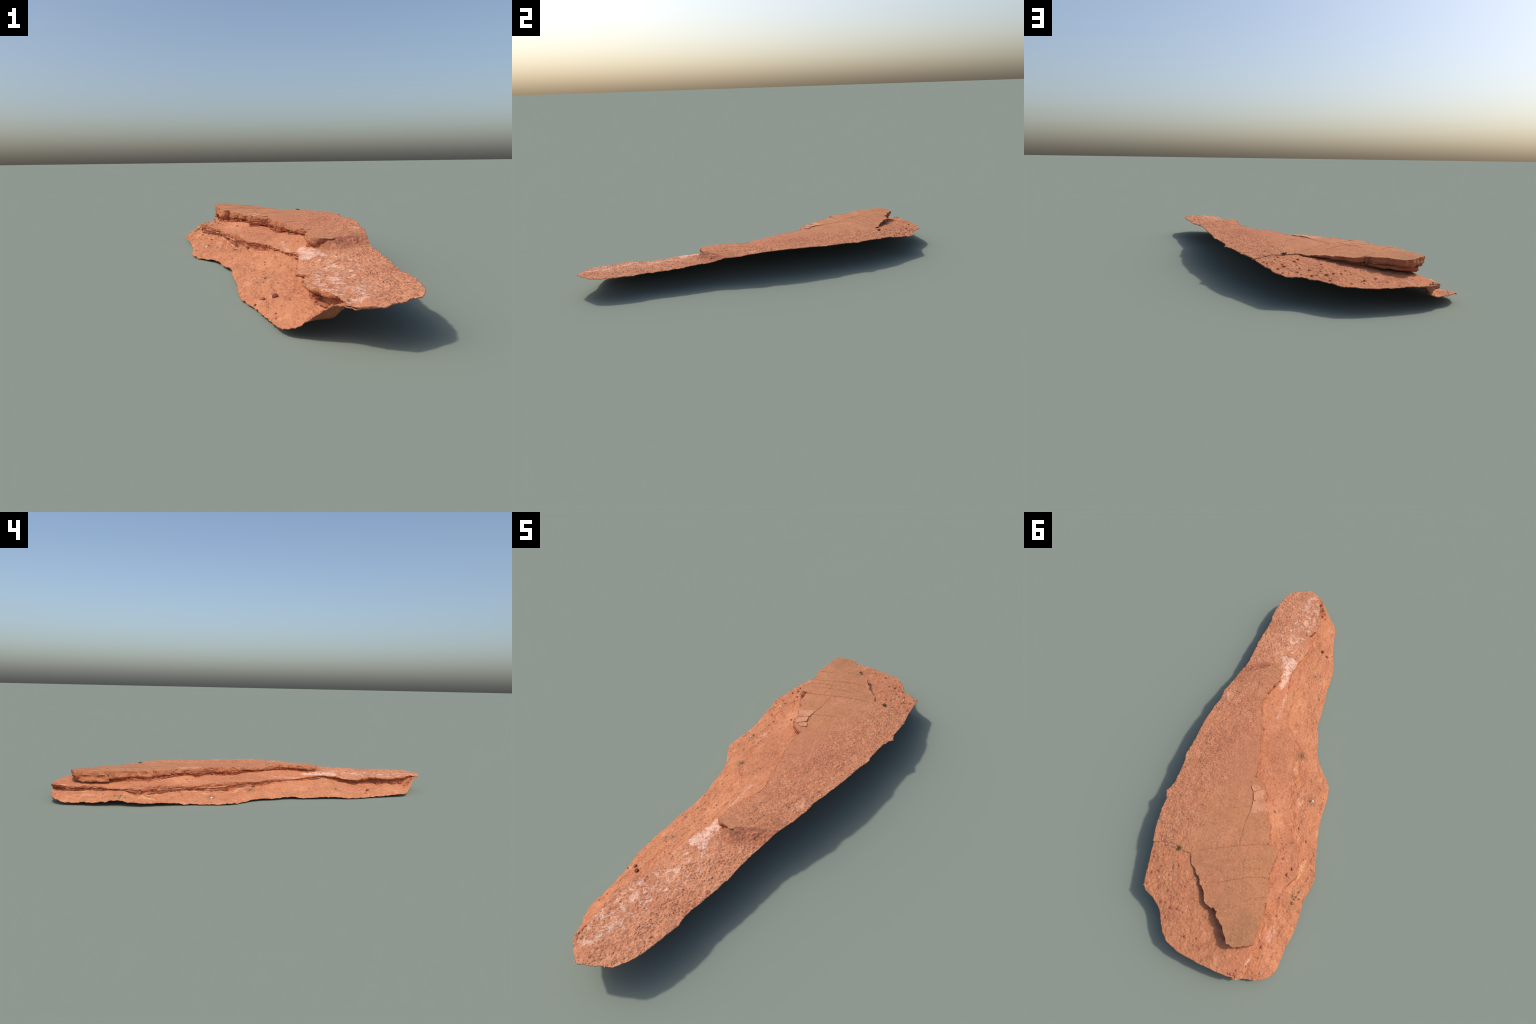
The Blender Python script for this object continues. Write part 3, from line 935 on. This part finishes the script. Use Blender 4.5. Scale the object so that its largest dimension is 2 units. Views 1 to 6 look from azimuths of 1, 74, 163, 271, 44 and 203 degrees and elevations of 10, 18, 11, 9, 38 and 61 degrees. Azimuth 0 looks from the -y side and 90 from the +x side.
# ---- broken beds: thin plates of rock that stick out of the two faces ----
def beds(foot, over, lower, upper, layers, edge, seed, profile):
    """Each layer is (bottom, top, reach, kind, south, north): a share of the face height, how far it
    stands out, its rock, and the stretch of y in which it shows. It is split into ragged plates."""
    arc = resample(foot, .002)
    k = np.linspace(0, len(foot) - 1, len(arc))
    ov = np.interp(k, np.arange(len(foot)), over)
    line = relax(arc[:, :2], 8)
    t = np.gradient(line, axis=0)
    n = np.stack([-t[:, 1], t[:, 0]], 1)
    n /= np.linalg.norm(n, axis=1)[:, None] + 1e-9
    lip = nearest(line - n * ov[:, None], edge)[1]
    ov = ((line - lip) * n).sum(1)
    lo, hi = lower(line + n * .0), upper(lip)
    s_arc = np.arange(len(line)) * .002
    free = nearest(line, closed)[0] > .004
    ok_rim = inside_points(line - n * np.maximum(ov, 0)[:, None])
    for li, (g0, g1, reach, kind, south, north) in enumerate(layers):
        q = np.stack([s_arc, 0 * s_arc + li * 7.7 + seed, 0 * s_arc], 1)
        rag = fbm(q, 26, 2, .5) * .5 + np.round(fbm(q, 48, 2, .6, 3.0) * 2.5) / 2.5 * .6 + .35 * fbm(q, 160, 3, .65, 9.0)
        stand = reach * (.6 + rag)
        show = (fbm(q, 11, 2, .5, 21.0) > -.22) & (line[:, 1] > south) & (line[:, 1] < north) & free & ok_rim & (ov > -.02) & (hi - lo > .010)
        gm = (g0 + g1) / 2
        prof = np.interp(gm, profile[1], profile[2])
        outer = line - n * (np.maximum(ov, -.002) * prof + np.clip(stand, -.004, .012))[:, None]
        inner = line + n * .012
        wob = .0016 * fbm(q, 20, 3, .6, 40.0)
        zl = lo + (hi - lo) * g0 + wob
        zh = lo + (hi - lo) * g1 + wob * 1.4 + .001 * np.round(fbm(q, 60, 2, .5, 50.0) * 2)
        zh = np.minimum(zh, hi + .001)
        zl = np.minimum(zl, zh - .0015)
        i = 0
        while i < len(line):
            if not show[i]:
                i += 1
                continue
            j = i
            stop = i + random.randint(12, 75)
            while j < len(line) and show[j] and j < stop:
                j += 1
            if j - i > 5:
                m_ = j - i
                drop = random.uniform(-.0015, .0015)
                push = random.uniform(-.003, .003)
                o = outer[i:j] - n[i:j] * push
                taper = np.minimum(1, np.minimum(np.arange(m_), np.arange(m_)[::-1]) / 3 + .35)[:, None]
                o = inner[i:j] + (o - inner[i:j]) * (.55 + .45 * taper)
                ins = inner[i:j]
                rows = [np.column_stack([o + n[i:j] * .0012, zh[i:j] + drop]), np.column_stack([o, zh[i:j] + drop - .0012]),
                        np.column_stack([o + n[i:j] * .001, zl[i:j] + drop]), np.column_stack([ins, zl[i:j] + drop]), np.column_stack([ins, zh[i:j] + drop])]
                v = np.stack(rows, 1).reshape(-1, 3)
                f = []
                for a in range(m_ - 1):
                    for c in range(5):
                        f.append((a * 5 + c, a * 5 + 5 + c, a * 5 + 5 + (c + 1) % 5, a * 5 + (c + 1) % 5))
                f.append(tuple(range(5))[::-1])
                f.append(tuple((m_ - 1) * 5 + c for c in range(5)))
                v[:, 1] = np.clip(v[:, 1], -1, 1)
                me = mesh_from("rock_layer", v, f, None, BEDS[kind])
                me.polygons.foreach_set("use_smooth", np.zeros(len(me.polygons), bool))
                attach(bpy.data.objects.new("rock_layer", me))
            i = j + random.randint(0, 2)


beds(ledge_foot, ledge_over, slope_sheet, bench_sheet, [
    (.02, .15, .008, "cream", .02, .64), (.20, .34, .003, "maroon", -.04, 1), (.38, .52, .001, "maroon", .1, .66),
    (.58, .69, .004, "cream", .10, 1), (.72, .84, .004, "orange", -.2, 1), (.88, 1.0, .0025, "orange", -.35, .95),
    (.10, .24, .014, "orange", -.90, -.5), (.42, .55, .003, "orange", -.90, -.2), (.64, .78, .003, "red", -.90, -.3), (.86, .97, .003, "orange", -.90, -.42)], ledge_edge, 1.0, THIN_LIP)
beds(cap_foot, cap_over, bench_sheet, cap_sheet, [
    (.03, .16, .008, "red", -.35, .60), (.22, .32, .006, "red", -.1, .62), (.40, .52, .002, "orange", -.38, .52),
    (.58, .72, .001, "brown", -.38, .48), (.80, .96, .0015, "orange", -.30, .40), (.05, .2, .012, "orange", .42, .62)], cap_edge, 50.0, THICK_LIP)

# ---- stones ----
def stone_mesh(name, seed, flat, material, detail=2, angular=.25):
    bm = bmesh.new()
    bmesh.ops.create_icosphere(bm, subdivisions=detail, radius=1)
    co = np.array([v.co for v in bm.verts])
    r = np.random.RandomState(seed)
    cut = r.normal(size=(9, 3))
    cut /= np.linalg.norm(cut, axis=1)[:, None]
    lim = r.uniform(.62, .95, 9)
    for c, l in zip(cut, lim):
        over = co @ c - l
        co -= np.clip(over, 0, None)[:, None] * c * (1 - angular * .2)
    co += co * (.10 * fbm(co, 1.3, 3, .5, seed))[:, None]
    co *= np.array([1, r.uniform(.65, .9), flat])
    for v, c in zip(bm.verts, co):
        v.co = c
    me = bpy.data.meshes.new(name)
    bm.to_mesh(me)
    bm.free()
    me.polygons.foreach_set("use_smooth", np.ones(len(me.polygons), bool))
    me.materials.append(material)
    return me


PEBBLES = [stone_mesh("pebble", s, .55 + .06 * s, pebble_material) for s in range(5)]
DARK_STONES = [stone_mesh("loose_stone", 20 + s, .8, dark_stone_material) for s in range(2)]


def place(name, me, x, y, size, sink=.35, turn=None, tilt=.3):
    i = surface(x, y)
    if i is None:
        return None
    o = bpy.data.objects.new(name, me)
    up = Vector(vn[i]).normalized()
    q = up.to_track_quat("Z", "Y").to_matrix().to_4x4()
    spin = Matrix.Rotation(random.uniform(0, 6.28) if turn is None else turn, 4, "Z")
    lean = Matrix.Rotation(random.uniform(-tilt, tilt), 4, "X")
    o.matrix_world = Matrix.Translation(Vector(top[i]) + up * size * (.5 - sink) * .8) @ q @ spin @ lean @ Matrix.Diagonal((size, size, size, 1))
    attach(o)
    return o


SHELF_STONES = [(.239, .762, 9), (.213, .746, 9), (.215, .727, 7), (.228, .682, 7), (.210, .655, 7), (.186, .806, 5), (.238, .805, 8),
                (.142, .800, 8), (.108, .818, 8), (.151, .851, 9), (.103, .855, 10), (.076, .849, 7), (.051, .855, 6), (.107, .896, 6),
                (.169, .746, 6), (.148, .699, 7), (.085, .764, 7), (.165, .715, 6), (-.042, .920, 7), (.054, .944, 7), (.005, .931, 7),
                (-.071, .953, 6), (.270, .687, 6)]
for x, y, s in SHELF_STONES:
    place("pebble", random.choice(PEBBLES), x, y, s * .00095, .5)
for x, y, s in [(-.207, .458, 7), (-.223, .497, 9), (-.262, .553, 9), (-.271, .524, 7), (-.276, .845, 8), (-.283, .886, 6), (-.107, .320, 7),
                (-.225, .326, 7), (-.276, .369, 7), (-.284, .712, 6), (.005, -.647, 8), (.061, -.367, 5), (.127, -.195, 6), (.02, -.72, 5)]:
    place("pebble", random.choice(PEBBLES), x, y, s * .001, .4)
for _ in range(150):
    kind = random.random()
    if kind < .45:
        x, y, s = random.uniform(-.05, .29), random.uniform(.64, .96), random.uniform(2.2, 4.8)
    elif kind < .8:
        y = random.uniform(-.85, .9)
        x = np.interp(-y, -RIM_WEST[:, 1], RIM_WEST[:, 0]) + random.uniform(.01, .11)
        s = random.uniform(2, 4.5)
    else:
        y = random.uniform(-.1, .6)
        x = np.interp(-y, -LEDGE[:, 1], LEDGE[:, 0]) + random.uniform(.02, .09)
        s = random.uniform(2, 4)
    spot = surface(x, y)
    if spot is not None and d2[spot] < -.004:
        place("pebble", random.choice(PEBBLES), x, y, s * .001, .45)
for x, y, s in [(-.236, .984, 8), (-.226, .980, 7), (-.214, .983, 7), (-.228, .966, 6), (-.205, .985, 5), (.150, -.935, 7), (.133, -.920, 8), (.118, -.905, 6),
                (.125, -.890, 7), (.108, -.885, 5)]:
    place("pebble", random.choice(PEBBLES), x, y, s * .001, .3)
place("loose_stone", DARK_STONES[0], .039, -.664, .0105, .15)
place("loose_stone", DARK_STONES[1], .010, -.650, .0065, .25)
place("loose_stone", DARK_STONES[1], -.012, -.668, .0045, .3)
white_mesh = stone_mesh("white_pebble", 31, .6, white_material, 2)
for x, y, s in [(.205, .771, 4), (-.228, .176, 7), (-.16, .755, 3), (-.2, .80, 2.5), (.3, .2, 2.5), (-.31, .93, 3)]:
    place("white_pebble", white_mesh, x, y, s * .001, .3)

# gravel crust of the tongue and the east skirt: grains far too many to name
grain_v, grain_f = [], []
ico = bmesh.new()
bmesh.ops.create_icosphere(ico, subdivisions=1, radius=1)
IV = np.array([v.co for v in ico.verts])
IF = np.array([[v.index for v in f.verts] for f in ico.faces])
ico.free()
gidx = np.nonzero((gritty > .35) & ~riser2)[0]
chance = RNG.rand(len(gidx))
density = np.where(tongue[gidx], .055, .045) * (.3 + smooth(-.25, .35, mid[gidx])) * np.where(gritty[gidx] > .8, 1, .5)
picked = gidx[chance < density]
base = 0
for i in picked:
    s = .0011 + .0024 * RNG.rand() ** 3
    v = IV * RNG.uniform(.6, 1.1, (len(IV), 1)) * np.array([s * RNG.uniform(.8, 1.5), s, s * .6])
    a = RNG.uniform(0, 6.28)
    v = v @ np.array([[math.cos(a), -math.sin(a), 0], [math.sin(a), math.cos(a), 0], [0, 0, 1]])
    grain_v.append(v + top[i])
    grain_f.append(IF + base)
    base += len(IV)
gravel = attach(bpy.data.objects.new("gravel", mesh_from("gravel", np.vstack(grain_v), np.vstack(grain_f), None, gravel_material)))
gravel["kind"] = "stuff"


# ---- broken plates lying along the cap's west edge ----
def plate(name, outline, z, thick, tilt, material):
    bm = bmesh.new()
    pts = relax(resample(np.array(outline + outline[:1], float), .006), 1)[:-1]
    c = pts.mean(0)
    lower = [bm.verts.new((x, y, 0)) for x, y in c + (pts - c) * .94]
    upper = [bm.verts.new((x, y, 0)) for x, y in pts]
    for ring, dz in ((lower, -thick), (upper, 0)):
        for v in ring:
            q = perlin(np.array([[v.co.x * 60, v.co.y * 60, dz * 90]]))[0]
            v.co.z = z + dz + (v.co.x - c[0]) * tilt[0] + (v.co.y - c[1]) * tilt[1] + q * .0012
            v.co.x += q * .002
    bm.faces.new(upper)
    bm.faces.new(lower[::-1])
    for i in range(len(upper)):
        j = (i + 1) % len(upper)
        bm.faces.new((lower[i], lower[j], upper[j], upper[i]))
    bmesh.ops.triangulate(bm, faces=[f for f in bm.faces if len(f.verts) > 4])
    me = bpy.data.meshes.new(name)
    bm.to_mesh(me)
    bm.free()
    me.materials.append(material)
    return attach(bpy.data.objects.new(name, me))


pale_plate = bed_material("pale_plate", (.60, .28, .15), (.52, .215, .115))
plate("rock_plate", [(.029, .264), (.008, .247), (-.020, .262), (.005, .290)], .1435, .006, (.03, 0), pale_plate)
plate("rock_plate", [(.003, .293), (-.024, .264), (-.047, .256), (-.051, .280), (-.060, .300), (-.036, .318), (-.014, .328)], .1432, .008, (.06, .02), pale_plate)
plate("rock_plate", [(-.013, .333), (-.052, .300), (-.064, .320), (-.090, .350), (-.088, .360), (-.024, .385)], .1438, .007, (.02, -.02), pale_plate)

# ---- plants ----
def twig_tuft(name, x, y, count, length, spread, material, radius=.0006, leafy=0, leaf=None):
    i = surface(x, y)
    b = Vector(top[i])
    v, f = [], []
    lv, lf = [], []
    for _ in range(count):
        a = random.uniform(0, 6.28)
        out = random.uniform(.1, 1) * spread
        hgt = length * random.uniform(.35, 1)
        p = [b + Vector((math.cos(a) * out * t ** 1.2 + random.uniform(-1, 1) * .0012, math.sin(a) * out * t ** 1.2 + random.uniform(-1, 1) * .0012,
                         hgt * (t - .25 * t * t) - .001)) for t in (0, .35, .7, 1)]
        s = len(v)
        for k, q in enumerate(p):
            r = radius * (1 - .22 * k)
            for c in range(3):
                v.append((q.x + r * math.cos(c * 2.09), q.y + r * math.sin(c * 2.09), q.z))
        for k in range(3):
            for c in range(3):
                f.append((s + k * 3 + c, s + k * 3 + (c + 1) % 3, s + k * 3 + 3 + (c + 1) % 3, s + k * 3 + 3 + c))
        f.append((s + 9, s + 10, s + 11))
        for _ in range(leafy):
            t = random.uniform(.3, 1)
            k = min(int(t * 3), 2)
            q = p[k].lerp(p[k + 1], t * 3 - k if k < 2 else t)
            ax = Vector((random.uniform(-1, 1), random.uniform(-1, 1), random.uniform(-.2, 1))).normalized()
            side = ax.cross(Vector((random.uniform(-1, 1), random.uniform(-1, 1), 1))).normalized()
            nrm = ax.cross(side)
            L = random.uniform(.002, .0036)
            s2 = len(lv)
            for w in (q, q + ax * L * .5 + side * L * .3, q + ax * L, q + ax * L * .5 - side * L * .3, q + ax * L * .5 + nrm * L * .12):
                lv.append(tuple(w))
            lf += [(s2, s2 + 1, s2 + 4), (s2 + 1, s2 + 2, s2 + 4), (s2 + 2, s2 + 3, s2 + 4), (s2 + 3, s2, s2 + 4)]
    o = attach(bpy.data.objects.new(name, mesh_from(name, v, f, None, material)))
    if lv:
        lo = bpy.data.objects.new("foliage", mesh_from("foliage", lv, lf, None, leaf))
        attach(lo, o)
        lo["kind"] = "stuff"
    return o


twig_tuft("shrub", .181, .637, 80, .010, .012, twig_material, .0006, 7, leaf_material)
twig_tuft("dry_weed", .013, -.484, 26, .008, .016, twig_material)
twig_tuft("dry_weed", -.099, -.014, 22, .008, .014, twig_material, leafy=2, leaf=leaf_material)
twig_tuft("dry_weed", -.222, .184, 24, .010, .012, twig_material)
for k in range(7):
    twig_tuft("dry_weed", -.325 + random.uniform(-.02, .02), .615 + random.uniform(-.035, .035), 7, .007, .008, twig_material, leafy=3, leaf=leaf_material)
twig_tuft("dry_weed", .105, -.045, 18, .016, .012, twig_material)
